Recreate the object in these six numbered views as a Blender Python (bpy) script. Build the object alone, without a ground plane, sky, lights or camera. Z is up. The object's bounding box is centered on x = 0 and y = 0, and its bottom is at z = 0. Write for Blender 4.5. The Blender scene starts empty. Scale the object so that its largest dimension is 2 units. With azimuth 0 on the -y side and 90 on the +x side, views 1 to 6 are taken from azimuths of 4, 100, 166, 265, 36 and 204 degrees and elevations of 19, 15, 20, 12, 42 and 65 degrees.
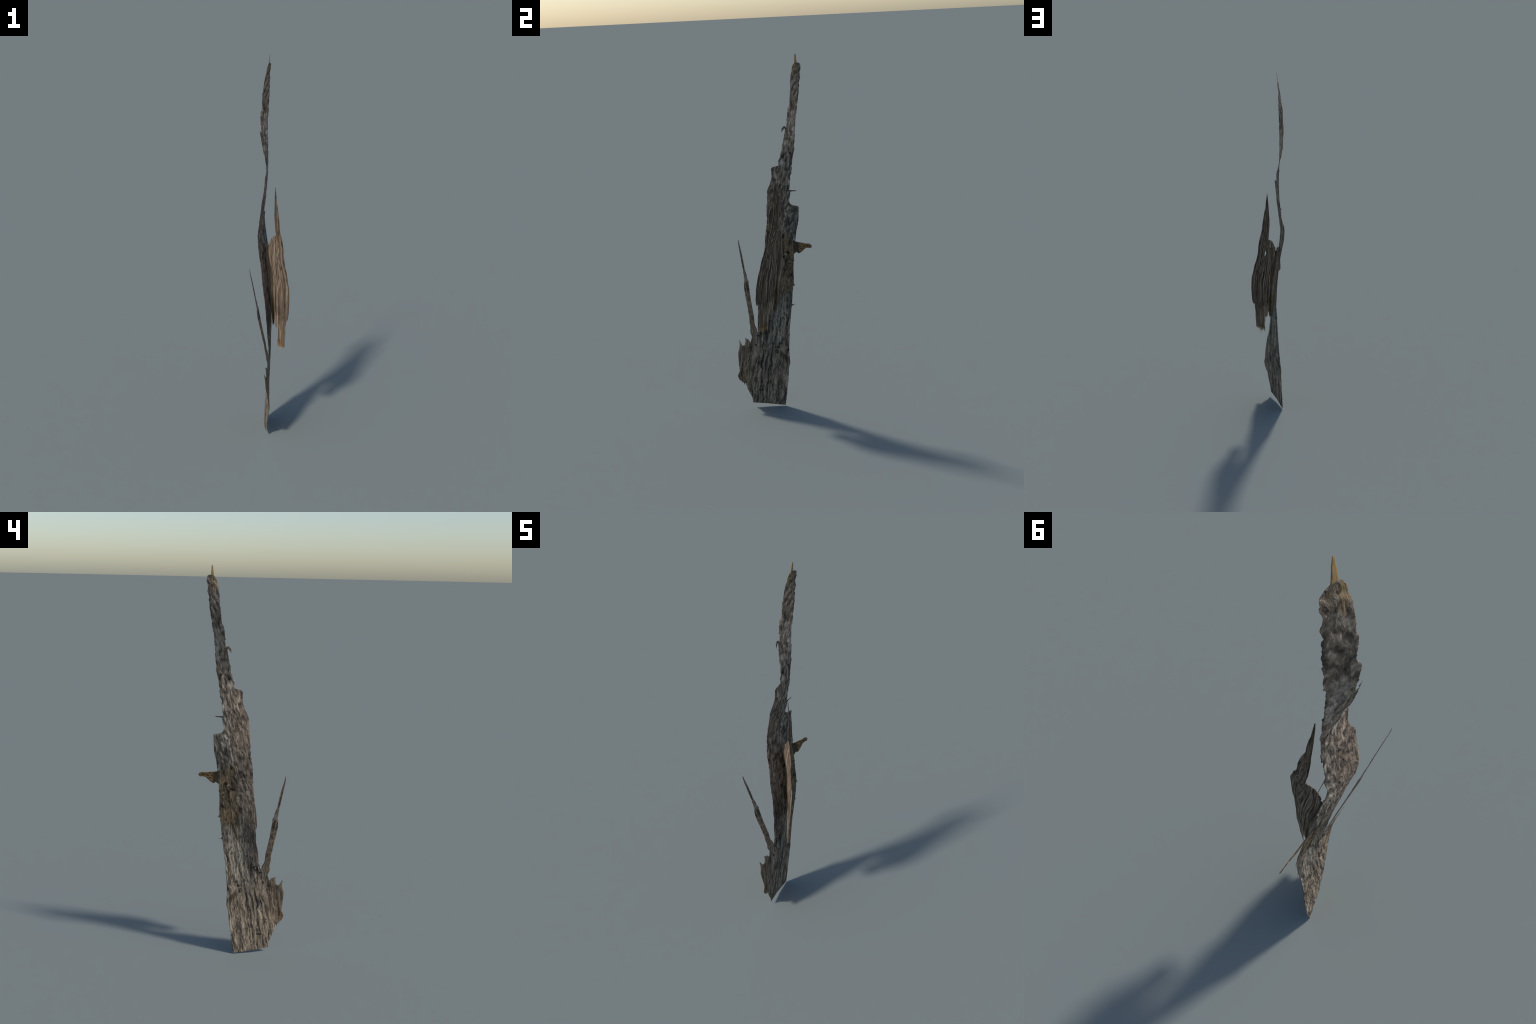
import bpy, math, random
import numpy as np

random.seed(7)
rng = np.random.default_rng(7)

# ------------------------------------------------------------------ noise
def _hash(ix, iy, seed):
    n = (ix * 374761393 + iy * 668265263 + seed * 974711) & 0x7fffffff
    n = ((n ^ (n >> 13)) * 1274126177) & 0x7fffffff
    n = (n ^ (n >> 16)) & 0xffff
    return n / 65535.0

def vnoise(x, y, seed=0):
    """smooth value noise in [-1, 1]"""
    x = np.asarray(x, float); y = np.asarray(y, float)
    ix = np.floor(x).astype(np.int64); iy = np.floor(y).astype(np.int64)
    fx = x - ix; fy = y - iy
    fx = fx * fx * (3 - 2 * fx); fy = fy * fy * (3 - 2 * fy)
    a = _hash(ix, iy, seed); b = _hash(ix + 1, iy, seed)
    c = _hash(ix, iy + 1, seed); d = _hash(ix + 1, iy + 1, seed)
    return 2 * ((a * (1 - fx) + b * fx) * (1 - fy) + (c * (1 - fx) + d * fx) * fy) - 1

def fbm(x, y, seed=0, octaves=3):
    v = 0; a = 1.0; t = 0
    for k in range(octaves):
        v = v + a * vnoise(np.asarray(x) * 2 ** k, np.asarray(y) * 2 ** k, seed + 17 * k)
        t += a; a *= 0.55
    return v / t

def smooth(a, b, v):
    t = np.clip((np.asarray(v, float) - a) / (b - a), 0, 1)
    return t * t * (3 - 2 * t)

# ------------------------------------------------------------------ how the bark slab is warped
# at each height: (y, x) stations across the slab, front edge to back edge
WARP = [
    (0.00, [(-.150, .004), (-.060, -.013), (.045, -.020)]),
    (0.14, [(-.190, .012), (-.120, .001), (-.040, -.009), (.058, -.0155)]),
    (0.19, [(-.226, .017), (-.180, .017), (-.110, .006), (-.040, -.005), (.065, -.014)]),
    (0.26, [(-.222, .009), (-.170, .013), (-.100, .009), (.000, -.002), (.072, -.0125)]),
    (0.32, [(-.220, -.002), (-.170, .006), (-.100, .009), (.000, .001), (.077, -.010)]),
    (0.40, [(-.211, -.014), (-.100, .010), (.000, .006), (.079, -.006)]),
    (0.50, [(-.129, -.011), (-.086, -.001), (-.030, .009), (.088, -.002)]),
    (0.60, [(-.144, -.031), (-.071, -.011), (.000, .007), (.101, .002)]),
    (0.70, [(-.157, -.050), (-.062, -.022), (.040, -.001), (.114, .006)]),
    (0.80, [(-.171, -.068), (-.056, -.036), (.123, .000)]),
    (0.85, [(-.181, -.077), (-.054, -.043), (.123, -.006)]),
    (0.96, [(-.201, -.098), (-.044, -.057), (.128, -.020), (.227, .002)]),
    (1.03, [(-.036, -.069), (.145, -.032)]),
    (1.10, [(-.027, -.074), (.152, -.046)]),
    (1.15, [(-.025, -.0695), (.155, -.051)]),
    (1.25, [(-.015, -.059), (.107, -.046), (.150, -.043)]),
    (1.35, [(.012, -.047), (.117, -.039)]),
    (1.40, [(.020, -.044), (.129, -.037)]),
    (1.45, [(.063, -.045), (.135, -.038)]),
    (1.50, [(.074, -.057), (.147, -.039)]),
    (1.55, [(.087, -.069), (.148, -.042)]),
    (1.60, [(.097, -.077), (.153, -.044)]),
    (1.70, [(.111, -.082), (.166, -.044)]),
    (1.80, [(.131, -.076), (.180, -.043)]),
    (1.90, [(.142, -.061), (.190, -.044)]),
    (1.95, [(.160, -.050), (.185, -.042)]),
    (2.00, [(.165, -.044), (.185, -.040)]),
]

def _across(stations, y):
    ys = np.array([a for a, _ in stations]); xs = np.array([b for _, b in stations])
    i = np.clip(np.searchsorted(ys, y) - 1, 0, len(ys) - 2)
    return xs[i] + (xs[i + 1] - xs[i]) * (y - ys[i]) / (ys[i + 1] - ys[i])

def slab_x(y, z):
    """x of the slab's middle surface at (y, z)"""
    y = np.asarray(y, float); z = np.asarray(z, float) + 0 * y
    zs = np.array([r[0] for r in WARP])
    i = np.clip(np.searchsorted(zs, z) - 1, 0, len(zs) - 2)
    t = np.clip((z - zs[i]) / (zs[i + 1] - zs[i]), 0, 1)
    tab = np.stack([_across(r[1], y) for r in WARP])
    lo = np.take_along_axis(tab, i[None], 0)[0]
    hi = np.take_along_axis(tab, (i + 1)[None], 0)[0]
    return lo * (1 - t) + hi * t

def profile(points, z):
    p = sorted((b, a) for a, b in points)
    return np.interp(z, [q[0] for q in p], [q[1] for q in p])

# edge profiles of the slab, (y, z)
FRONT = [(-.148, .000), (-.149, .022), (-.151, .046), (-.163, .083), (-.174, .111), (-.183, .148), (-.199, .154),
         (-.217, .169), (-.227, .192), (-.214, .224), (-.219, .267), (-.221, .320), (-.215, .355), (-.194, .372),
         (-.178, .377), (-.143, .397), (-.136, .428), (-.128, .448), (-.099, .458), (-.095, .464), (-.086, .503),
         (-.080, .554), (-.069, .607), (-.068, .656), (-.060, .721), (-.054, .849), (-.049, .889), (-.044, .943),
         (-.042, 1.000), (-.030, 1.070), (-.025, 1.170), (-.018, 1.228), (-.012, 1.277), (.003, 1.305), (.012, 1.340),
         (.015, 1.370), (.014, 1.391), (.024, 1.401), (.057, 1.408), (.056, 1.431), (.066, 1.457), (.070, 1.478),
         (.078, 1.515), (.083, 1.540), (.092, 1.575), (.097, 1.600), (.107, 1.627), (.108, 1.668), (.109, 1.695),
         (.114, 1.713), (.124, 1.735), (.128, 1.777), (.134, 1.810), (.135, 1.850), (.138, 1.880), (.146, 1.913),
         (.154, 1.940), (.164, 1.950)]
BACK = [(.040, .000), (.047, .040), (.059, .130), (.064, .171), (.070, .235), (.080, .268), (.077, .320), (.078, .390),
        (.083, .440), (.089, .510), (.098, .585), (.109, .665), (.113, .710), (.119, .752), (.122, .795), (.121, .835),
        (.124, .885), (.126, .915), (.131, .935), (.131, .985), (.137, 1.005), (.141, 1.038), (.151, 1.090),
        (.154, 1.130), (.157, 1.172), (.154, 1.181), (.118, 1.187), (.108, 1.196), (.104, 1.208), (.110, 1.233),
        (.113, 1.256), (.109, 1.276), (.113, 1.300), (.117, 1.351), (.127, 1.371), (.129, 1.410), (.134, 1.450),
        (.141, 1.478), (.148, 1.501), (.145, 1.518), (.152, 1.580), (.156, 1.632), (.160, 1.680), (.166, 1.701),
        (.172, 1.750), (.181, 1.798), (.184, 1.845), (.191, 1.878), (.190, 1.904), (.196, 1.925), (.195, 1.945),
        (.185, 1.950)]
# pits and knots: (y, z, radius across, radius along, depth)
PITS = [(.027, .392, .012, .012, .0035), (.019, .371, .010, .010, .0035), (.010, .338, .008, .012, .003),
        (.006, .352, .007, .008, .003), (-.049, .482, .007, .010, .003), (-.112, .384, .006, .008, .003),
        (-.136, .348, .006, .007, .0025), (.080, 1.458, .008, .014, .003), (.122, 1.475, .006, .010, .0025),
        (.065, 1.013, .009, .014, .003), (.089, .922, .012, .010, .003), (.059, .895, .012, .008, .003),
        (.102, .863, .006, .006, .003), (.039, 1.226, .005, .006, .002), (-.096, .100, .016, .008, .0025),
        (-.060, .470, .012, .006, .002), (-.078, .455, .012, .006, .002), (-.098, .440, .010, .006, .002)]

def grain_y(y, z):
    """coordinate across the wood grain (the slab leans with height)"""
    return y - 0.115 * z + 0.006 * np.sin(z * 9.0)

def bark_relief(y, z):
    g = grain_y(y, z)
    g = g + .004 * fbm(y / .04, z / .06, 57, 2)
    ridge = 1 - 2.4 * np.abs(fbm(g / .014, z / .065, 3, 3))
    fine = fbm(g / .0065, z / .045, 11, 2)
    knob = fbm((y - .24 * z) / .011, z / .022, 23, 2)
    upper = smooth(.55, 1.1, z)
    h = .0012 * ridge * (1 - .45 * upper) + .0008 * fine + (.0005 + .0010 * upper) * knob
    for (py, pz, ry, rz, d) in PITS:
        r = ((y - py) / ry) ** 2 + ((z - pz) / rz) ** 2
        h = h - d * np.exp(-r * 1.3)
    # oblique scar: a raised lip with a groove above it
    t = np.clip((.076 - y) / .050, 0, 1)
    ds = z - (.272 + .048 * t)
    on = smooth(.018, .030, y)
    h = h + on * (.0022 * np.exp(-((ds + .003) / .007) ** 2) - .0024 * np.exp(-((ds - .018) / .009) ** 2))
    # calm where the twig and the torn teeth grow out of the slab
    h = h * (1 - .8 * (1 - smooth(-.125, -.090, y)) * smooth(.34, .38, z) * (1 - smooth(.47, .50, z)))
    # small ledge near the foot
    led = smooth(-.118, -.108, y) * (1 - smooth(-.072, -.062, y))
    h = h + led * .0014 * np.exp(-((z - .112) / .004) ** 2)
    return h

# ------------------------------------------------------------------ mesh helpers
def new_mesh_object(name, verts, faces, mat, parent=None, smooth_shade=True):
    me = bpy.data.meshes.new(name)
    me.from_pydata([tuple(v) for v in verts], [], faces)
    me.update()
    if smooth_shade:
        me.polygons.foreach_set("use_smooth", [True] * len(me.polygons))
    me.materials.append(mat)
    ob = bpy.data.objects.new(name, me)
    bpy.context.collection.objects.link(ob)
    if parent is not None:
        ob.parent = parent
    return ob

def solid_sheet(name, P, half, mat, parent, holes=None):
    """close a grid of points P[rows, cols, 3] into a slab of half-thickness half[rows, cols]
    (half may be a pair: one for each face)"""
    R, C = P.shape[:2]
    du = np.gradient(P, axis=1); dv = np.gradient(P, axis=0)
    N = np.cross(du, dv); N /= np.linalg.norm(N, axis=2, keepdims=True) + 1e-12
    ha, hb = half if isinstance(half, tuple) else (half, half)
    A = (P + N * ha[..., None]).reshape(-1, 3); B = (P - N * hb[..., None]).reshape(-1, 3)
    V = np.concatenate([A, B]); n = R * C
    keep = np.ones((R - 1, C - 1), bool) if holes is None else ~holes
    faces = []
    idx = np.arange(n).reshape(R, C)
    for i in range(R - 1):
        for j in range(C - 1):
            if not keep[i, j]:
                continue
            a, b, c, d = idx[i, j], idx[i, j + 1], idx[i + 1, j + 1], idx[i + 1, j]
            faces.append((a, b, c, d)); faces.append((d + n, c + n, b + n, a + n))
            if i == 0 or not keep[i - 1, j]: faces.append((b, a, a + n, b + n))
            if i == R - 2 or not keep[i + 1, j]: faces.append((d, c, c + n, d + n))
            if j == 0 or not keep[i, j - 1]: faces.append((a, d, d + n, a + n))
            if j == C - 2 or not keep[i, j + 1]: faces.append((c, b, b + n, c + n))
    used = np.unique(np.array(faces).ravel())
    remap = -np.ones(len(V), int); remap[used] = np.arange(len(used))
    faces = [tuple(int(remap[k]) for k in f) for f in faces]
    return new_mesh_object(name, V[used], faces, mat, parent)

def lens(s, t0, tmin=.0005, p=6):
    return tmin + (t0 - tmin) * np.sqrt(np.clip(1 - np.abs(2 * s - 1) ** p, 0, 1))

def strip_on_slab(name, left, right, z0, z1, mat, parent, t0, rows=120, cols=9, relief=.0004, taper=True, jag=.0006,
                  seed=1, lift=0.0):
    """flat tapering piece lying in the slab's surface between two edge profiles (functions of z)"""
    z = np.linspace(z0, z1, rows)[:, None]; s = np.linspace(0, 1, cols)[None, :]
    a = left(z) + jag * fbm(z / .008, 0 * z + seed, seed); b = right(z) + jag * fbm(z / .008, 0 * z + 9, seed + 5)
    y = a + (b - a) * s; zz = z + 0 * s
    x = slab_x(y, zz) + lift
    P = np.stack([x, y, zz], -1)
    h = lens(s + 0 * z, t0)
    h = h * np.clip((z - z0) / .03 + .25, .25, 1)
    if taper:
        h = h * (.35 + .65 * np.clip((b - a) / np.max(b - a), 0, 1))
    h = h + relief * fbm(y / .006, zz / .015, seed + 3) * (1 - np.abs(2 * s - 1) ** 4)
    return solid_sheet(name, P, np.maximum(h, .0003), mat, parent)

def poly_on_slab(name, path, mat, parent, t0, steps=10, cols=5, seed=1, ymin=-9, ymax=9):
    """thorn-like piece in the slab surface: path of (y, z, width)"""
    path = np.array(path, float)
    k = np.linspace(0, len(path) - 1, steps * (len(path) - 1) + 1)
    yc = np.interp(k, range(len(path)), path[:, 0]); zc = np.interp(k, range(len(path)), path[:, 1])
    w = np.interp(k, range(len(path)), path[:, 2])
    w = w * (1 + .12 * fbm(k * 1.3, 0 * k, seed))
    ty = np.gradient(yc); tz = np.gradient(zc); ln = np.hypot(ty, tz) + 1e-9
    ny, nz = -tz / ln, ty / ln
    s = np.linspace(-.5, .5, cols)[None, :]
    y = yc[:, None] + ny[:, None] * w[:, None] * s; z = zc[:, None] + nz[:, None] * w[:, None] * s
    P = np.stack([slab_x(np.clip(y, ymin, ymax), z), y, z], -1)
    h = lens(s + .5 + 0 * y, t0, .0003) * np.clip(k / 6.0, .3, 1)[:, None] * (.4 + .6 * (w / w.max())[:, None])
    return solid_sheet(name, P, h, mat, parent)

# ------------------------------------------------------------------ node helpers
class Graph:
    def __init__(self, name):
        self.mat = bpy.data.materials.new(name)
        self.mat.use_nodes = True
        self.nt = self.mat.node_tree
        self.nt.nodes.clear()
        self.out = self.nt.nodes.new("ShaderNodeOutputMaterial")
        self.bsdf = self.nt.nodes.new("ShaderNodeBsdfPrincipled")
        self.nt.links.new(self.bsdf.outputs[0], self.out.inputs[0])
        self.bsdf.inputs["Specular IOR Level"].default_value = .25
        co = self.nt.nodes.new("ShaderNodeTexCoord")
        sp = self.nt.nodes.new("ShaderNodeSeparateXYZ")
        self.nt.links.new(co.outputs["Object"], sp.inputs[0])
        self.x, self.y, self.z = sp.outputs
    def put(self, sock, v):
        if isinstance(v, bpy.types.NodeSocket):
            self.nt.links.new(v, sock)
        else:
            sock.default_value = v
    def math(self, op, a, b=0.0, c=0.0, clamp=False):
        n = self.nt.nodes.new("ShaderNodeMath"); n.operation = op; n.use_clamp = clamp
        for i, v in enumerate((a, b, c)):
            self.put(n.inputs[i], v)
        return n.outputs[0]
    def vec(self, x, y, z):
        n = self.nt.nodes.new("ShaderNodeCombineXYZ")
        for i, v in enumerate((x, y, z)):
            self.put(n.inputs[i], v)
        return n.outputs[0]
    def noise(self, vec, scale=1.0, detail=3.0, rough=.55, distortion=0.0):
        n = self.nt.nodes.new("ShaderNodeTexNoise")
        self.put(n.inputs["Vector"], vec); n.inputs["Scale"].default_value = scale
        n.inputs["Detail"].default_value = detail; n.inputs["Roughness"].default_value = rough
        n.inputs["Distortion"].default_value = distortion
        return n.outputs["Fac"]
    def voronoi(self, vec, scale=1.0, feature='F1'):
        n = self.nt.nodes.new("ShaderNodeTexVoronoi"); n.feature = feature
        self.put(n.inputs["Vector"], vec); n.inputs["Scale"].default_value = scale
        return n.outputs["Distance"]
    def step(self, v, a, b):
        n = self.nt.nodes.new("ShaderNodeMapRange"); n.interpolation_type = 'SMOOTHSTEP'; n.clamp = True
        self.put(n.inputs["Value"], v)
        n.inputs["From Min"].default_value = a; n.inputs["From Max"].default_value = b
        return n.outputs["Result"]
    def ramp(self, v, stops):
        n = self.nt.nodes.new("ShaderNodeValToRGB"); e = n.color_ramp.elements
        while len(e) < len(stops):
            e.new(.5)
        for el, (p, c) in zip(e, stops):
            el.position = p; el.color = (*c, 1)
        self.put(n.inputs[0], v)
        return n.outputs[0]
    def mix(self, fac, a, b, mode='MIX'):
        n = self.nt.nodes.new("ShaderNodeMix"); n.data_type = 'RGBA'; n.blend_type = mode
        self.put(n.inputs[0], fac)
        for k, v in ((6, a), (7, b)):
            self.put(n.inputs[k], v if isinstance(v, bpy.types.NodeSocket) else (*v, 1))
        return n.outputs[2]
    def spot(self, u, v, cu, cv, ru, rv, wob=None, hard=.5):
        """soft elliptical mask; wob roughens its border"""
        a = self.math('DIVIDE', self.math('SUBTRACT', u, cu), ru)
        b = self.math('DIVIDE', self.math('SUBTRACT', v, cv), rv)
        d = self.math('ADD', self.math('MULTIPLY', a, a), self.math('MULTIPLY', b, b))
        if wob is not None:
            d = self.math('ADD', d, wob)
        return self.step(d, 1.0 + hard, 1.0 - hard)
    def finish(self, color, rough=.85, height=None, strength=.4, dist=.002):
        self.put(self.bsdf.inputs["Base Color"], color)
        self.put(self.bsdf.inputs["Roughness"], rough)
        if height is not None:
            b = self.nt.nodes.new("ShaderNodeBump")
            b.inputs["Strength"].default_value = strength; b.inputs["Distance"].default_value = dist
            self.put(b.inputs["Height"], height)
            self.nt.links.new(b.outputs[0], self.bsdf.inputs["Normal"])
        return self.mat

# ------------------------------------------------------------------ materials
def make_bark():
    g = Graph("weathered_bark")
    y, z = g.y, g.z
    M = g.math
    lean = M('ADD', M('MULTIPLY', z, -.115), M('MULTIPLY', M('SINE', M('MULTIPLY', z, 9.0)), .006))
    gy = M('ADD', y, lean)
    warp = g.noise(g.vec(0.0, M('MULTIPLY', y, 22.), M('MULTIPLY', z, 16.)), 1, 3)
    gyw = M('ADD', gy, M('MULTIPLY', M('SUBTRACT', warp, .5), .026))
    def grain(fy, fz, seed, detail=4, rough=.62):
        return g.noise(g.vec(seed, M('MULTIPLY', gyw, fy), M('MULTIPLY', z, fz)), 1, detail, rough)
    fibre = grain(80., 10., 0.0)
    fine = grain(230., 42., 3.0, 3)
    long_streak = grain(60., 4.0, 9.0, 3)
    diag = M('SUBTRACT', M('ADD', y, M('MULTIPLY', M('SUBTRACT', warp, .5), .016)), M('MULTIPLY', z, .24))
    mott = g.noise(g.vec(1.0, M('MULTIPLY', diag, 66.), M('MULTIPLY', z, 27.)), 1, 4, .62, .5)
    patch = g.noise(g.vec(7.0, M('MULTIPLY', y, 20.), M('MULTIPLY', z, 9.)), 1, 3)
    wob = M('MULTIPLY', M('SUBTRACT', g.noise(g.vec(5.0, M('MULTIPLY', y, 80.), M('MULTIPLY', z, 50.)), 1, 4, .65), .5), 6.5)

    soft = M('MULTIPLY', wob, .40)
    upper = g.step(z, .52, .95)
    lowtone = M('ADD', M('MULTIPLY', fibre, .50), M('ADD', M('MULTIPLY', fine, .25), M('MULTIPLY', long_streak, .25)))
    hightone = M('ADD', M('MULTIPLY', mott, .62), M('ADD', M('MULTIPLY', fibre, .23), M('MULTIPLY', fine, .15)))
    tone = M('ADD', M('MULTIPLY', lowtone, M('SUBTRACT', 1.0, upper)), M('MULTIPLY', hightone, upper))
    tone = M('ADD', tone, M('MULTIPLY', M('SUBTRACT', patch, .5), .18))
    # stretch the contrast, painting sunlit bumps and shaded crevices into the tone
    tone = M('ADD', M('MULTIPLY', M('SUBTRACT', tone, .5), 2.75), .52)

    tan = g.ramp(tone, [(.20, (.016, .015, .013)), (.38, (.070, .058, .045)), (.53, (.205, .160, .115)), (.69, (.345, .275, .200)), (.92, (.54, .44, .325))])
    grey = g.ramp(tone, [(.12, (.015, .013, .010)), (.38, (.078, .066, .053)), (.56, (.160, .136, .109)), (.74, (.33, .277, .217)), (.96, (.58, .495, .395))])
    rosy = g.ramp(tone, [(.15, (.028, .022, .018)), (.36, (.110, .081, .060)), (.56, (.245, .177, .127)), (.82, (.42, .315, .225))])
    greyfac = g.step(M('ADD', z, M('MULTIPLY', M('SUBTRACT', patch, .5), .6)), .36, .62)
    col = g.mix(greyfac, tan, grey)
    # warm strip along the front edge of the mid trunk
    dfront = M('SUBTRACT', y, M('SUBTRACT', M('MULTIPLY', z, .16), .155))
    strip = g.step(M('ADD', dfront, M('MULTIPLY', wob, .010)), .062, .012)
    strip = M('MULTIPLY', strip, M('MULTIPLY', g.step(z, .46, .56), g.step(z, 1.46, 1.38)))
    col = g.mix(M('MULTIPLY', strip, .68), col, rosy)
    # the flake at the foot
    flake = M('MULTIPLY', g.step(M('ADD', y, M('MULTIPLY', wob, .010)), -.115, -.165), g.step(z, .10, .16))
    col = g.mix(M('MULTIPLY', flake, .75), col, g.ramp(tone, [(.15, (.035, .025, .018)), (.4, (.125, .088, .058)), (.65, (.225, .160, .105)), (.92, (.36, .265, .175))]))
    rim = M('MULTIPLY', g.step(M('ADD', y, M('MULTIPLY', wob, .005)), -.195, -.218), g.step(z, .34, .22))
    col = g.mix(M('MULTIPLY', rim, .6), col, (.24, .145, .065))
    # charcoal grain bands through the lower middle
    band = g.spot(y, z, -.040, .50, .034, .24, soft, .8)
    col = g.mix(M('MULTIPLY', band, .60), col, g.ramp(tone, [(.25, (.013, .013, .013)), (.5, (.045, .044, .041)), (.72, (.13, .118, .098)), (.95, (.36, .31, .24))]))
    # pale weathered streaks with a trace of green
    pale = M('MAXIMUM', g.spot(y, z, .030, .555, .038, .110, soft, .8), g.spot(y, z, .012, .43, .020, .06, soft, .8))
    col = g.mix(M('MULTIPLY', pale, .8), col, g.ramp(tone, [(.15, (.035, .032, .027)), (.36, (.120, .104, .082)), (.56, (.275, .240, .185)), (.85, (.48, .43, .34))]))
    green = g.spot(y, z, .004, .520, .013, .028, wob, .8)
    col = g.mix(M('MULTIPLY', green, .38), col, (.20, .245, .210))
    # damp brown rot on the back half
    rot = M('MAXIMUM', g.spot(y, z, .088, .905, .055, .115, soft, .7), g.spot(y, z, .070, .78, .055, .090, soft, .7))
    col = g.mix(M('MULTIPLY', rot, .85), col, g.ramp(tone, [(.20, (.011, .008, .006)), (.38, (.062, .044, .026)), (.55, (.155, .108, .061)), (.75, (.28, .203, .117)), (.95, (.44, .34, .22))]))
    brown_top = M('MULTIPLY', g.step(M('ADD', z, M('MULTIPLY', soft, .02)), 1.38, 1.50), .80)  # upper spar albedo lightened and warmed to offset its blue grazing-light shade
    col = g.mix(brown_top, col, g.ramp(tone, [(.12, (.024, .017, .012)), (.38, (.112, .081, .056)), (.60, (.225, .167, .118)), (.92, (.50, .385, .28))]))
    amber = M('MULTIPLY', M('MULTIPLY', rot, g.step(patch, .46, .60)), g.step(mott, .42, .60))
    col = g.mix(M('MULTIPLY', amber, .65), col, (.235, .155, .075))
    # whitish worn patches high up
    for (cy, cz, ry, rz, f) in [(.135, 1.625, .018, .075, .65), (.075, 1.425, .018, .050, .70), (.100, 1.515, .030, .040, .45),
                                (.085, 1.30, .018, .07, .35), (.155, 1.865, .014, .05, .20), (.125, 1.70, .02, .03, .25)]:
        m = g.spot(y, z, cy, cz, ry, rz, wob, .8)
        col = g.mix(M('MULTIPLY', m, f), col, g.ramp(tone, [(.18, (.028, .026, .023)), (.32, (.150, .123, .096)), (.54, (.34, .285, .225)), (.86, (.62, .53, .425))]))
    # ochre wood under the broken tip
    oc = g.spot(y, z, .152, 1.925, .013, .040, wob, .7)
    col = g.mix(M('MULTIPLY', oc, .75), col, g.ramp(tone, [(.2, (.12, .075, .035)), (.7, (.36, .24, .11))]))
    # scar and pits
    t = M('DIVIDE', M('SUBTRACT', .076, y), .050, clamp=True)
    ds = M('SUBTRACT', z, M('ADD', .272, M('MULTIPLY', t, .048)))
    ds = M('ADD', ds, M('MULTIPLY', wob, .0022))
    on = g.step(y, .018, .030)
    lip = M('MULTIPLY', on, M('MULTIPLY', g.step(ds, -.014, -.006), g.step(ds, .010, .002)))
    gro = M('MULTIPLY', on, M('MULTIPLY', g.step(ds, .002, .008), g.step(ds, .040, .020)))
    col = g.mix(M('MULTIPLY', lip, .7), col, g.ramp(tone, [(.2, (.045, .030, .018)), (.8, (.17, .115, .065))]))
    col = g.mix(M('MULTIPLY', gro, .75), col, g.ramp(tone, [(.3, (.012, .010, .008)), (.9, (.085, .066, .050))]))
    for (py, pz, ry, rz, d) in PITS:
        m = g.spot(y, z, py, pz, ry * .85, rz * .85, wob, .9)
        red = (py, pz) in ((.065, 1.013), (.089, .922))
        col = g.mix(M('MULTIPLY', m, .9), col, (.030, .010, .007) if red else (.010, .009, .008))
    # pale torn teeth of the flake, and a lichen speck beside the branch stub
    tooth = M('MULTIPLY', g.step(M('ADD', z, M('MULTIPLY', soft, .012)), .355, .395), g.step(y, -.140, -.160))
    col = g.mix(M('MULTIPLY', tooth, .75), col, g.ramp(tone, [(.2, (.16, .115, .072)), (.8, (.37, .28, .185))]))
    col = g.mix(M('MULTIPLY', g.spot(y, z, .128, 1.000, .005, .007, soft, .6), .8), col, (.36, .42, .36))
    # thin broken cracks following the grain
    cr = M('ABSOLUTE', M('SUBTRACT', grain(72., 8.5, 21.0, 3), .5))
    gate = g.step(grain(30., 14., 27.0, 2), .44, .56)
    crack = M('MULTIPLY', M('MULTIPLY', g.step(cr, .030, .006), gate), M('SUBTRACT', 1.0, M('MULTIPLY', upper, .7)))
    col = g.mix(M('MULTIPLY', crack, .80), col, (.014, .013, .011))
    # scattered small holes
    v = g.voronoi(g.vec(0.0, M('MULTIPLY', gyw, 62.), M('MULTIPLY', z, 34.)), 1.0)
    hole = M('MULTIPLY', g.step(v, .24, .10), g.step(patch, .50, .62))
    col = g.mix(M('MULTIPLY', hole, .75), col, (.012, .011, .010))
    height = M('SUBTRACT', M('ADD', tone, M('MULTIPLY', fine, .4)), M('MULTIPLY', crack, .7))
    return g.finish(col, .9, height, .8, .004)

def make_twig():
    g = Graph("twig_bark")
    n = g.noise(g.vec(0.0, g.math('MULTIPLY', g.math('ADD', g.y, g.math('MULTIPLY', g.z, .18)), 120.), g.math('MULTIPLY', g.z, 38.)), 1, 4, .65)
    col = g.ramp(n, [(.32, (.040, .029, .020)), (.44, (.135, .094, .061)), (.56, (.230, .165, .110)), (.70, (.37, .285, .205))])
    b = g.noise(g.vec(2.0, 0.0, g.math('MULTIPLY', g.z, 42.)), 1, 2)
    top = g.step(g.z, .77, .83)
    col = g.mix(g.math('MULTIPLY', g.step(b, .5, .62), g.math('MULTIPLY', top, .7)), col, (.050, .042, .034))
    pale = g.math('MULTIPLY', g.step(g.z, .730, .750), g.step(g.z, .795, .765))
    col = g.mix(g.math('MULTIPLY', pale, .6), col, g.ramp(n, [(.35, (.14, .13, .115)), (.65, (.38, .355, .315))]))
    dark = g.math('MULTIPLY', g.step(g.z, .66, .70), g.step(g.z, .76, .73))
    col = g.mix(g.math('MULTIPLY', dark, g.step(n, .56, .44)), col, (.045, .036, .030))
    return g.finish(col, .85, n, .5, .003)

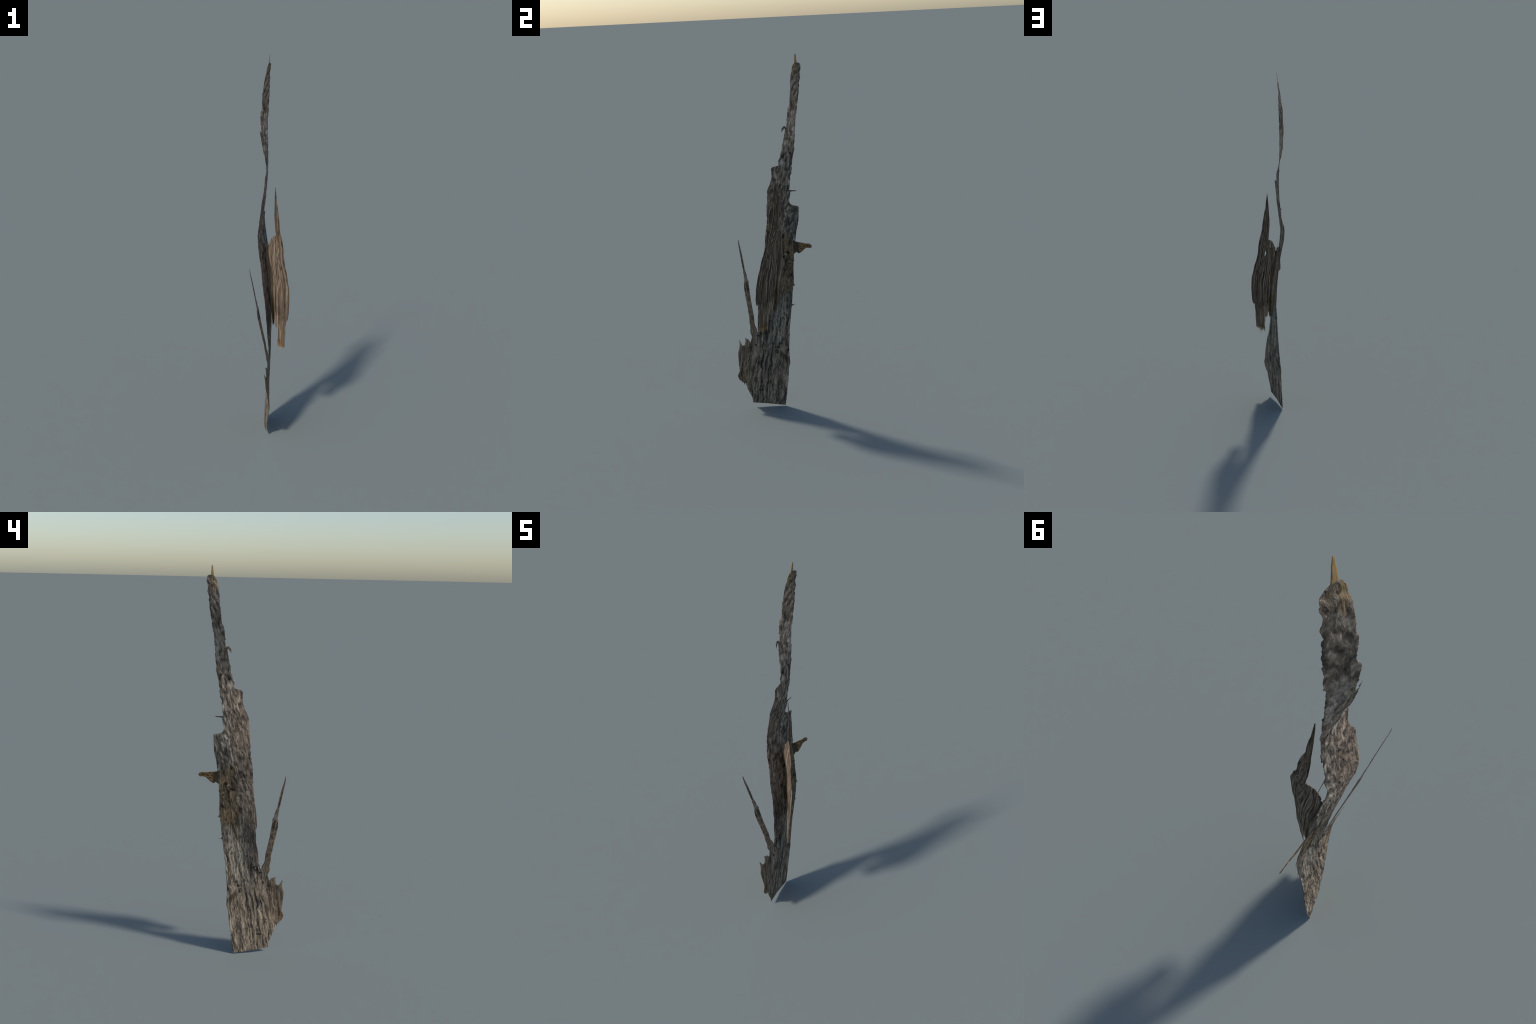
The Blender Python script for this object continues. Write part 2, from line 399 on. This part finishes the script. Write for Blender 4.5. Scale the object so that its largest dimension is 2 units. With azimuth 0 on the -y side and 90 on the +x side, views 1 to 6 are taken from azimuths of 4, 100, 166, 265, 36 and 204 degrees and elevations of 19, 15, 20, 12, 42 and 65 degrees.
def make_strand(name, dark=0.0):
    g = Graph(name)
    info = g.nt.nodes.new("ShaderNodeObjectInfo")
    rnd = info.outputs["Random"]
    lean = g.math('MULTIPLY', g.math('SUBTRACT', g.step(g.z, .68, 1.05), 0.0), .045)
    gx = g.math('ADD', g.math('ADD', g.x, g.math('MULTIPLY', g.y, -.5)), lean)
    f = g.noise(g.vec(g.math('MULTIPLY', gx, 170.), g.math('MULTIPLY', rnd, 40.), g.math('MULTIPLY', g.z, 7.)), 1, 4, .62)
    fine = g.noise(g.vec(g.math('MULTIPLY', gx, 420.), g.math('MULTIPLY', rnd, 90.), g.math('MULTIPLY', g.z, 22.)), 1, 2, .6)
    tone = g.math('ADD', g.math('MULTIPLY', f, .7), g.math('MULTIPLY', fine, .3))
    tone = g.math('ADD', tone, g.math('MULTIPLY', g.math('SUBTRACT', rnd, .5), .20))
    tone = g.math('SUBTRACT', g.math('ADD', g.math('MULTIPLY', g.math('SUBTRACT', tone, .5), 1.75), .5), dark)
    col = g.ramp(tone, [(.20, (.018, .013, .009)), (.36, (.076, .052, .035)), (.50, (.182, .131, .090)), (.66, (.335, .252, .176)), (.90, (.58, .47, .345))])
    # fresh, warmer wood toward the broken lower ends, brown rot on the inner side
    wob = g.math('MULTIPLY', g.math('SUBTRACT', f, .5), .10)
    low = g.step(g.math('ADD', g.z, wob), .555, .510)
    col = g.mix(g.math('MULTIPLY', low, .92), col, g.ramp(tone, [(.22, (.035, .021, .012)), (.5, (.16, .100, .055)), (.8, (.36, .24, .130))]))
    inner = g.math('MULTIPLY', g.step(g.math('ADD', g.x, g.math('MULTIPLY', wob, .2)), .034, .022), g.step(g.z, .80, .68))
    col = g.mix(g.math('MULTIPLY', inner, .85), col, g.ramp(tone, [(.24, (.014, .010, .006)), (.52, (.085, .053, .024)), (.8, (.21, .135, .058))]))
    topbrown = g.step(g.z, 1.02, 1.10)
    col = g.mix(g.math('MULTIPLY', topbrown, .45), col, g.ramp(tone, [(.24, (.022, .014, .009)), (.52, (.115, .070, .039)), (.8, (.27, .18, .105))]))
    pit = g.voronoi(g.vec(g.math('MULTIPLY', gx, 70.), 0.0, g.math('MULTIPLY', g.z, 34.)), 1.0)
    col = g.mix(g.math('MULTIPLY', g.step(pit, .13, .06), .8), col, (.018, .015, .012))
    return g.finish(col, .8, tone, .6, .003)

def make_ochre():
    g = Graph("fresh_ochre_wood")
    n = g.noise(g.vec(g.math('MULTIPLY', g.x, 180.), g.math('MULTIPLY', g.y, 180.), g.math('MULTIPLY', g.z, 28.)), 1, 3)
    col = g.ramp(n, [(.30, (.20, .12, .045)), (.5, (.38, .235, .088)), (.7, (.52, .345, .15))])
    return g.finish(col, .7, n, .3, .002)

def make_stub():
    g = Graph("rotten_branch_wood")
    n = g.noise(g.vec(0.0, g.math('MULTIPLY', g.y, 90.), g.math('MULTIPLY', g.z, 110.)), 1, 4, .6)
    col = g.ramp(n, [(.34, (.045, .030, .015)), (.46, (.120, .074, .032)), (.56, (.23, .134, .055)), (.68, (.40, .24, .10))])
    root = g.step(g.math('ADD', g.y, g.math('MULTIPLY', g.math('SUBTRACT', n, .5), .05)), .165, .148)
    col = g.mix(g.math('MULTIPLY', root, .8), col, (.035, .028, .020))
    v = g.voronoi(g.vec(0.0, g.math('MULTIPLY', g.y, 75.), g.math('MULTIPLY', g.z, 75.)), 1.0)
    col = g.mix(g.math('MULTIPLY', g.step(v, .22, .10), .8), col, (.03, .024, .016))
    return g.finish(col, .8, n, .5, .003)

def make_root():
    g = Graph("root_fibre_bark")
    n = g.noise(g.vec(g.math('MULTIPLY', g.x, 300.), g.math('MULTIPLY', g.y, 300.), g.math('MULTIPLY', g.z, 160.)), 1, 2)
    col = g.ramp(n, [(.35, (.11, .072, .040)), (.6, (.25, .175, .11))])
    lo = g.step(g.z, .76, .70)
    col = g.mix(lo, col, g.ramp(n, [(.40, (.030, .019, .010)), (.52, (.14, .083, .028)), (.68, (.32, .19, .06))]))
    return g.finish(col, .7, n, .5, .002)

BARK = make_bark(); TWIG = make_twig(); STRAND = make_strand("splinter_fibre"); BACKING = make_strand("splinter_backing", .28); OCHRE = make_ochre()
STUB = make_stub(); ROOT = make_root()

# ------------------------------------------------------------------ the thing
thing = bpy.data.objects.new("bark_fragment", None)
bpy.context.collection.objects.link(thing)
thing["label"] = "tall thin splintered fragment of weathered grey-brown tree bark"
thing["category"] = "bark piece"

# ---- bark slab
R, C = 920, 78
zr = np.linspace(0, 1.951, R)[:, None]; s = np.linspace(0, 1, C)[None, :]
jag = .0015
saw = lambda z, p, sd: np.mod(z / p + .9 * vnoise(z / .10, 0 * z, sd), 1.0) - .5
rag = .35 + .65 * smooth(.9, 1.4, zr)
yf = profile(FRONT, zr) + rag * .0036 * saw(zr, -.047, 35) * (.1 + np.abs(vnoise(zr / .05, 0 * zr, 37))) + jag * fbm(zr / .013, 0 * zr + 2, 31) + .0012 * vnoise(zr / .05, 0 * zr, 33)
yb = profile(BACK, zr) - rag * .0036 * saw(zr, -.039, 45) * (.1 + np.abs(vnoise(zr / .05, 0 * zr, 47))) + jag * fbm(zr / .013, 0 * zr + 5, 41) + .0008 * vnoise(zr / .05, 0 * zr, 43)
yf -= .0004; yb += .0004
y = yf + (yb - yf) * s
zz = zr + 0 * s
# the foot is cut on a slant, higher at the front
cut = .0005 + .0215 * np.clip((.041 - y) / .19, 0, 1.15)
zz = zz + cut * np.clip(1 - zz / .12, 0, 1) ** 1.5
P = np.stack([slab_x(y, zz), y, zz], -1)
edge = 1 - np.abs(2 * s - 1) ** 10
relief = bark_relief(y, zz) * edge
half = lens(s + 0 * zr, .0011)
slab = solid_sheet("bark_slab", P, (half + relief, half - relief), BARK, thing)

# ---- side twig growing out of the slab's front edge
TW_A = [(-.100, .452), (-.104, .474), (-.108, .484), (-.116, .500), (-.120, .551), (-.127, .586), (-.136, .637), (-.142, .687), (-.149, .745),
        (-.155, .762), (-.159, .780), (-.170, .816), (-.178, .866), (-.188, .916), (-.197, .952), (-.2015, .977)]
TW_B = [(-.131, .425), (-.134, .430), (-.144, .447), (-.145, .468), (-.142, .478), (-.147, .512), (-.151, .555), (-.160, .612), (-.169, .655), (-.176, .706),
        (-.175, .764), (-.181, .815), (-.190, .865), (-.200, .922), (-.2055, .962), (-.2045, .977)]
strip_on_slab("twig", lambda z: profile(TW_B, z), lambda z: profile(TW_A, z), .430, .977, TWIG, thing, .0009,
              rows=220, cols=13, relief=.0003, jag=.0014, seed=61)

# ---- pale broken tip
strip_on_slab("tip_splinter", lambda z: profile([(.160, 1.930), (.162, 1.951), (.1645, 1.976), (.166, 1.990), (.1705, 2.0)], z),
              lambda z: profile([(.181, 1.930), (.176, 1.951), (.1745, 1.970), (.1745, 1.982), (.1715, 2.0)], z),
              1.932, 2.0, OCHRE, thing, .0012, rows=40, cols=7, relief=.0002, jag=.0002, seed=71)

# ---- branch stub at the back edge, with its triangular web of rotten wood
stub_top = lambda q: np.interp(q, [.122, .132, .150, .173, .196, .205, .215, .223, .228], [.990, .988, .984, .982, .978, .980, .979, .975, .969])
stub_low = lambda q: np.interp(q, [.122, .134, .141, .152, .163, .178, .193, .207, .221, .228], [.918, .924, .930, .922, .926, .940, .954, .956, .955, .961])
q = np.linspace(.122, .228, 70)[:, None]; w = np.linspace(0, 1, 21)[None, :]
zt = stub_top(q) + .0006 * fbm(q / .006, 0 * q, 81); zl = stub_low(q) + .0008 * fbm(q / .006, 0 * q, 83)
sz = zl + (zt - zl) * w; sy = q + 0 * w
SP = np.stack([slab_x(sy, sz), sy, sz], -1)
sh = lens(w + 0 * q, .0009) + .0003 * fbm(sy / .008, sz / .008, 85) * (1 - np.abs(2 * w - 1) ** 4)
solid_sheet("branch_stub", SP, np.maximum(sh, .0003), STUB, thing)

# ---- thorns and barbs along the edges (y, z, width)
poly_on_slab("barb", [(.112, 1.612, .014), (.100, 1.608, .010), (.089, 1.610, .013), (.081, 1.601, .011), (.075, 1.583, .001)], BARK, thing, .0009, seed=91, ymin=.096)
poly_on_slab("thorn", [(.112, 1.652, .012), (.107, 1.650, .007), (.102, 1.648, .001)], BARK, thing, .0009, seed=92, ymin=.104)
poly_on_slab("thorn", [(.098, 1.266, .016), (.113, 1.267, .009), (.128, 1.2675, .006), (.142, 1.268, .005), (.149, 1.269, .002)], STUB, thing, .0012, seed=93)
poly_on_slab("thorn", [(.112, .745, .022), (.121, .744, .012), (.129, .742, .001)], BARK, thing, .0012, seed=94)
poly_on_slab("thorn", [(.095, .628, .020), (.106, .627, .012), (.113, .625, .005), (.1245, .6265, .0015)], BARK, thing, .0012, seed=95)
poly_on_slab("thorn", [(.118, .882, .010), (.1245, .882, .006), (.128, .880, .001)], BARK, thing, .0010, seed=96)
# ---- torn teeth on the flake at the foot
poly_on_slab("torn_tooth", [(-.203, .350, .026), (-.204, .372, .018), (-.208, .388, .008), (-.211, .404, .001)], BARK, thing, .0012, seed=101)
poly_on_slab("torn_tooth", [(-.160, .372, .040), (-.162, .391, .034), (-.166, .405, .022), (-.174, .414, .006), (-.177, .420, .001)], BARK, thing, .0012, seed=102)
poly_on_slab("torn_tooth", [(-.152, .385, .014), (-.155, .404, .009), (-.157, .412, .001)], BARK, thing, .0010, seed=103)
poly_on_slab("torn_tooth", [(-.190, .165, .020), (-.191, .152, .010), (-.190, .136, .001)], BARK, thing, .0011, seed=104)
poly_on_slab("torn_tooth", [(-.203, .172, .014), (-.202, .160, .008), (-.201, .150, .001)], BARK, thing, .0010, seed=105)

# ---- root fibre running down the outer face of the slab
rz = np.linspace(1.000, .622, 90)
ry = np.interp(rz, [.622, .651, .714, .803, .890, .945, 1.0], [.023, .031, .051, .062, .070, .066, .064])
ring = 7
RP = []
for k in range(len(rz)):
    rad = np.interp(rz[k], [.622, .66, .72, .80, 1.0], [.0012, .0024, .0030, .0011, .0009]) * (1 + .25 * vnoise(rz[k] / .006, 0, 111))
    cx = float(slab_x(np.array([ry[k]]), np.array([rz[k]]))[0]) - .0026
    a = np.linspace(0, 2 * math.pi, ring, endpoint=False)
    RP.append(np.stack([cx + rad * np.cos(a) * .8, ry[k] + rad * np.sin(a), rz[k] + 0 * a], -1))
RP = np.array(RP); m = len(rz)
rf = [(i * ring + j, i * ring + (j + 1) % ring, (i + 1) * ring + (j + 1) % ring, (i + 1) * ring + j) for i in range(m - 1) for j in range(ring)]
rf += [tuple(reversed(range(ring))), tuple((m - 1) * ring + j for j in range(ring))]
new_mesh_object("root_fibre", RP.reshape(-1, 3), rf, ROOT, thing)

# ------------------------------------------------------------------ splinter panel: a folded mat of fibres
# height: inner edge, fold, outer edge as (x, y)
FOLD = [
    (.46, (.013, .005), (.050, -.043), (.092, -.098)),
    (.58, (.008, .018), (.050, -.034), (.096, -.092)),
    (.66, (.003, .035), (.050, -.021), (.098, -.084)),
    (.70, (-.001, .039), (.048, -.017), (.100, -.081)),
    (.74, (-.004, .041), (.047, -.013), (.101, -.077)),
    (.78, (-.007, .047), (.045, -.009), (.100, -.070)),
    (.82, (-.012, .055), (.042, -.002), (.098, -.062)),
    (.86, (-.018, .060), (.038, .004), (.090, -.051)),
    (.90, (-.024, .061), (.034, .007), (.083, -.043)),
    (.94, (-.031, .060), (.029, .009), (.071, -.030)),
    (.98, (-.038, .059), (.022, .019), (.065, -.019)),
    (1.02, (-.045, .058), (.018, .036), (.061, -.013)),
    (1.08, (-.050, .056), (.019, .055), (.049, -.004)),
    (1.12, (-.050, .055), (.015, .055), (.038, .000)),
    (1.16, (-.051, .058), (.012, .058), (.034, .007)),
    (1.20, (-.045, .058), (.009, .058), (.028, .017)),
    (1.24, (-.032, .053), (.008, .053), (.022, .026)),
    (1.28, (-.024, .048), (.007, .048), (.018, .031)),
    (1.32, (-.007, .044), (.007, .044), (.012, .039)),
    (1.34, (.0045, .042), (.0075, .042), (.0088, .041)),
]
FZ = np.array([f[0] for f in FOLD])
def fold_line(k, z):
    return (np.interp(z, FZ, [f[k][0] for f in FOLD]), np.interp(z, FZ, [f[k][1] for f in FOLD]))

def panel_point(sv, z):
    """sv: 0 at the inner edge, 1 at the outer edge"""
    xi, yi = fold_line(1, z); xf, yfo = fold_line(2, z); xo, yo = fold_line(3, z)
    x = xi + (xo - xi) * sv
    # soft crease
    t1 = (x - xi) / np.maximum(xf - xi, 1e-4); t2 = (x - xf) / np.maximum(xo - xf, 1e-4)
    y = np.where(x < xf, yi + (yfo - yi) * t1, yfo + (yo - yfo) * t2)
    return np.stack([x, y, z + 0 * sv], -1)

HOLE_S, HOLE_Z = .64, .985
def bend(b, z, side=0):
    """sideways wander of the fibre boundaries"""
    mid = np.exp(-((b - .40) / .20) ** 2)
    v = b + .17 * mid * smooth(.90, 1.06, z) + .010 * fbm(z / .09, 0 * z + b * 9, 121, 2)
    push = (side if abs(b - HOLE_S) < 1e-6 else (-1 if b < HOLE_S else 1)) * .042 * np.exp(-((z - HOLE_Z) / .014) ** 2) * np.exp(-((b - HOLE_S) / .07) ** 2)
    return v + push

# backing layer that holds the fibres together
rows, cols = 120, 50
bz = np.linspace(.655, 1.025, rows)[:, None]; bs = np.linspace(.02, .975, cols)[None, :]
BP = panel_point(bs + 0 * bz, bz + 0 * bs)
fz = (bz[:-1] + bz[1:]) / 2 + 0 * bs[:, :-1]; fs = (bs[:, :-1] + bs[:, 1:]) / 2 + 0 * fz
holes = ((fs - HOLE_S) / .045) ** 2 + ((fz - HOLE_Z) / .022) ** 2 < 1
holes |= (fz > 1.0) & (fs < .30) & (fs > .14)
holes |= (fz < .672 + .02 * vnoise(fs * 30, 0 * fs, 5)) & (fs < .36)
panel = solid_sheet("splinter_panel", BP, 0.0005 + 0 * BP[..., 0], BACKING, thing, holes=holes)

bounds = [0.0]
while bounds[-1] < .985:
    bounds.append(bounds[-1] + rng.uniform(.018, .036))
bounds[-1] = 1.0
k = int(np.argmin(np.abs(np.array(bounds) - HOLE_S))); bounds[k] = HOLE_S
def top_of(c):
    return np.interp(c, [0, .06, .12, .17, .20, .25, .38, .46, .55, .68, .705, .78, .86, .92, .96, 1.0],
                     [1.028, 1.035, 1.020, 1.026, 1.010, 1.026, 1.056, 1.069, 1.073, 1.078, 1.32, 1.338, 1.338, 1.330, 1.300, 1.220])
def foot_of(c):
    return np.interp(c, [0, .05, .10, .17, .195, .225, .26, .34, .385, .40, .60, .80, .865, .885, .94, 1.0],
                     [.662, .640, .595, .585, .618, .616, .592, .585, .582, .497, .490, .496, .505, .655, .650, .660])
for i in range(len(bounds) - 1):
    a, b = bounds[i], bounds[i + 1]
    c = .5 * (a + b)
    z0 = foot_of(c) + rng.uniform(-.008, .006); z1 = min(top_of(float(bend(c, np.array(1.06)))) + rng.uniform(-.004, .003) * (1 if c > .6 or c < .2 else .4), 1.3385)
    n = max(12, int((z1 - z0) / .0045))
    z = np.linspace(z0, z1, n)[:, None]; w = np.linspace(0, 1, 6)[None, :]
    aa = bend(a, z, 1); bb = bend(b, z, -1)
    mid = .5 * (aa + bb); hw = .5 * (bb - aa) * .93
    t = (z - z0) / (z1 - z0)
    L = z1 - z0
    ends = np.clip((z - z0) / (.012 * rng.uniform(.6, 2)), .12, 1) * np.clip((z1 - z) / ((.010 if c > .6 else .004) * rng.uniform(.6, 2.5)), .12 if c > .6 else .4, 1)
    hw = hw * ends ** .7 * (1 + .10 * vnoise(z / .03, 0 * z + i, 131))
    sv = mid + hw * (2 * w - 1)
    SPt = panel_point(np.clip(sv, -.02, 1.02), z + 0 * w)
    off = rng.uniform(-.0009, .0009) + .0005 * vnoise(z / .05, 0 * z + i * 3, 141)
    prof = np.sqrt(np.clip(1 - np.abs(2 * w - 1) ** 3, 0, 1))
    h = .0003 + (.0012 * prof + .0004 * fbm(sv * 90, z / .02 + 0 * w, 151)) * np.clip(ends, .3, 1) * np.interp(z, [.45, 1.1, 1.34], [1, 1, .35])
    solid_sheet("wood_strand", SPt, (np.maximum(h + off, .0002), np.maximum(h - off, .0002)), STRAND, panel)

# pale broken teeth where the fibres end
for (c, zt, zb, wd) in [(.405, .515, .474, .016), (.455, .510, .484, .012), (.525, .510, .482, .012), (.60, .512, .470, .020),
                        (.655, .505, .466, .018), (.715, .508, .478, .014), (.78, .510, .488, .014),
                        (.075, .640, .592, .022), (.13, .640, .583, .018), (.30, .620, .586, .030), (.93, .672, .642, .035)]:
    z = np.linspace(zb, zt, 16)[:, None]; w = np.linspace(0, 1, 5)[None, :]
    t = (z - zb) / (zt - zb)
    sv = c + .01 * (t - .5) * math.sin(c * 60) + wd * (2 * w - 1) * np.clip(t * 1.3, .06, 1)
    Q = panel_point(sv, z + 0 * w)
    pale = c > .39 and c < .85
    solid_sheet("splinter", Q, lens(w + 0 * z, .0013, .0004) * np.clip(t + .2, 0, 1), OCHRE if pale else STRAND, panel)
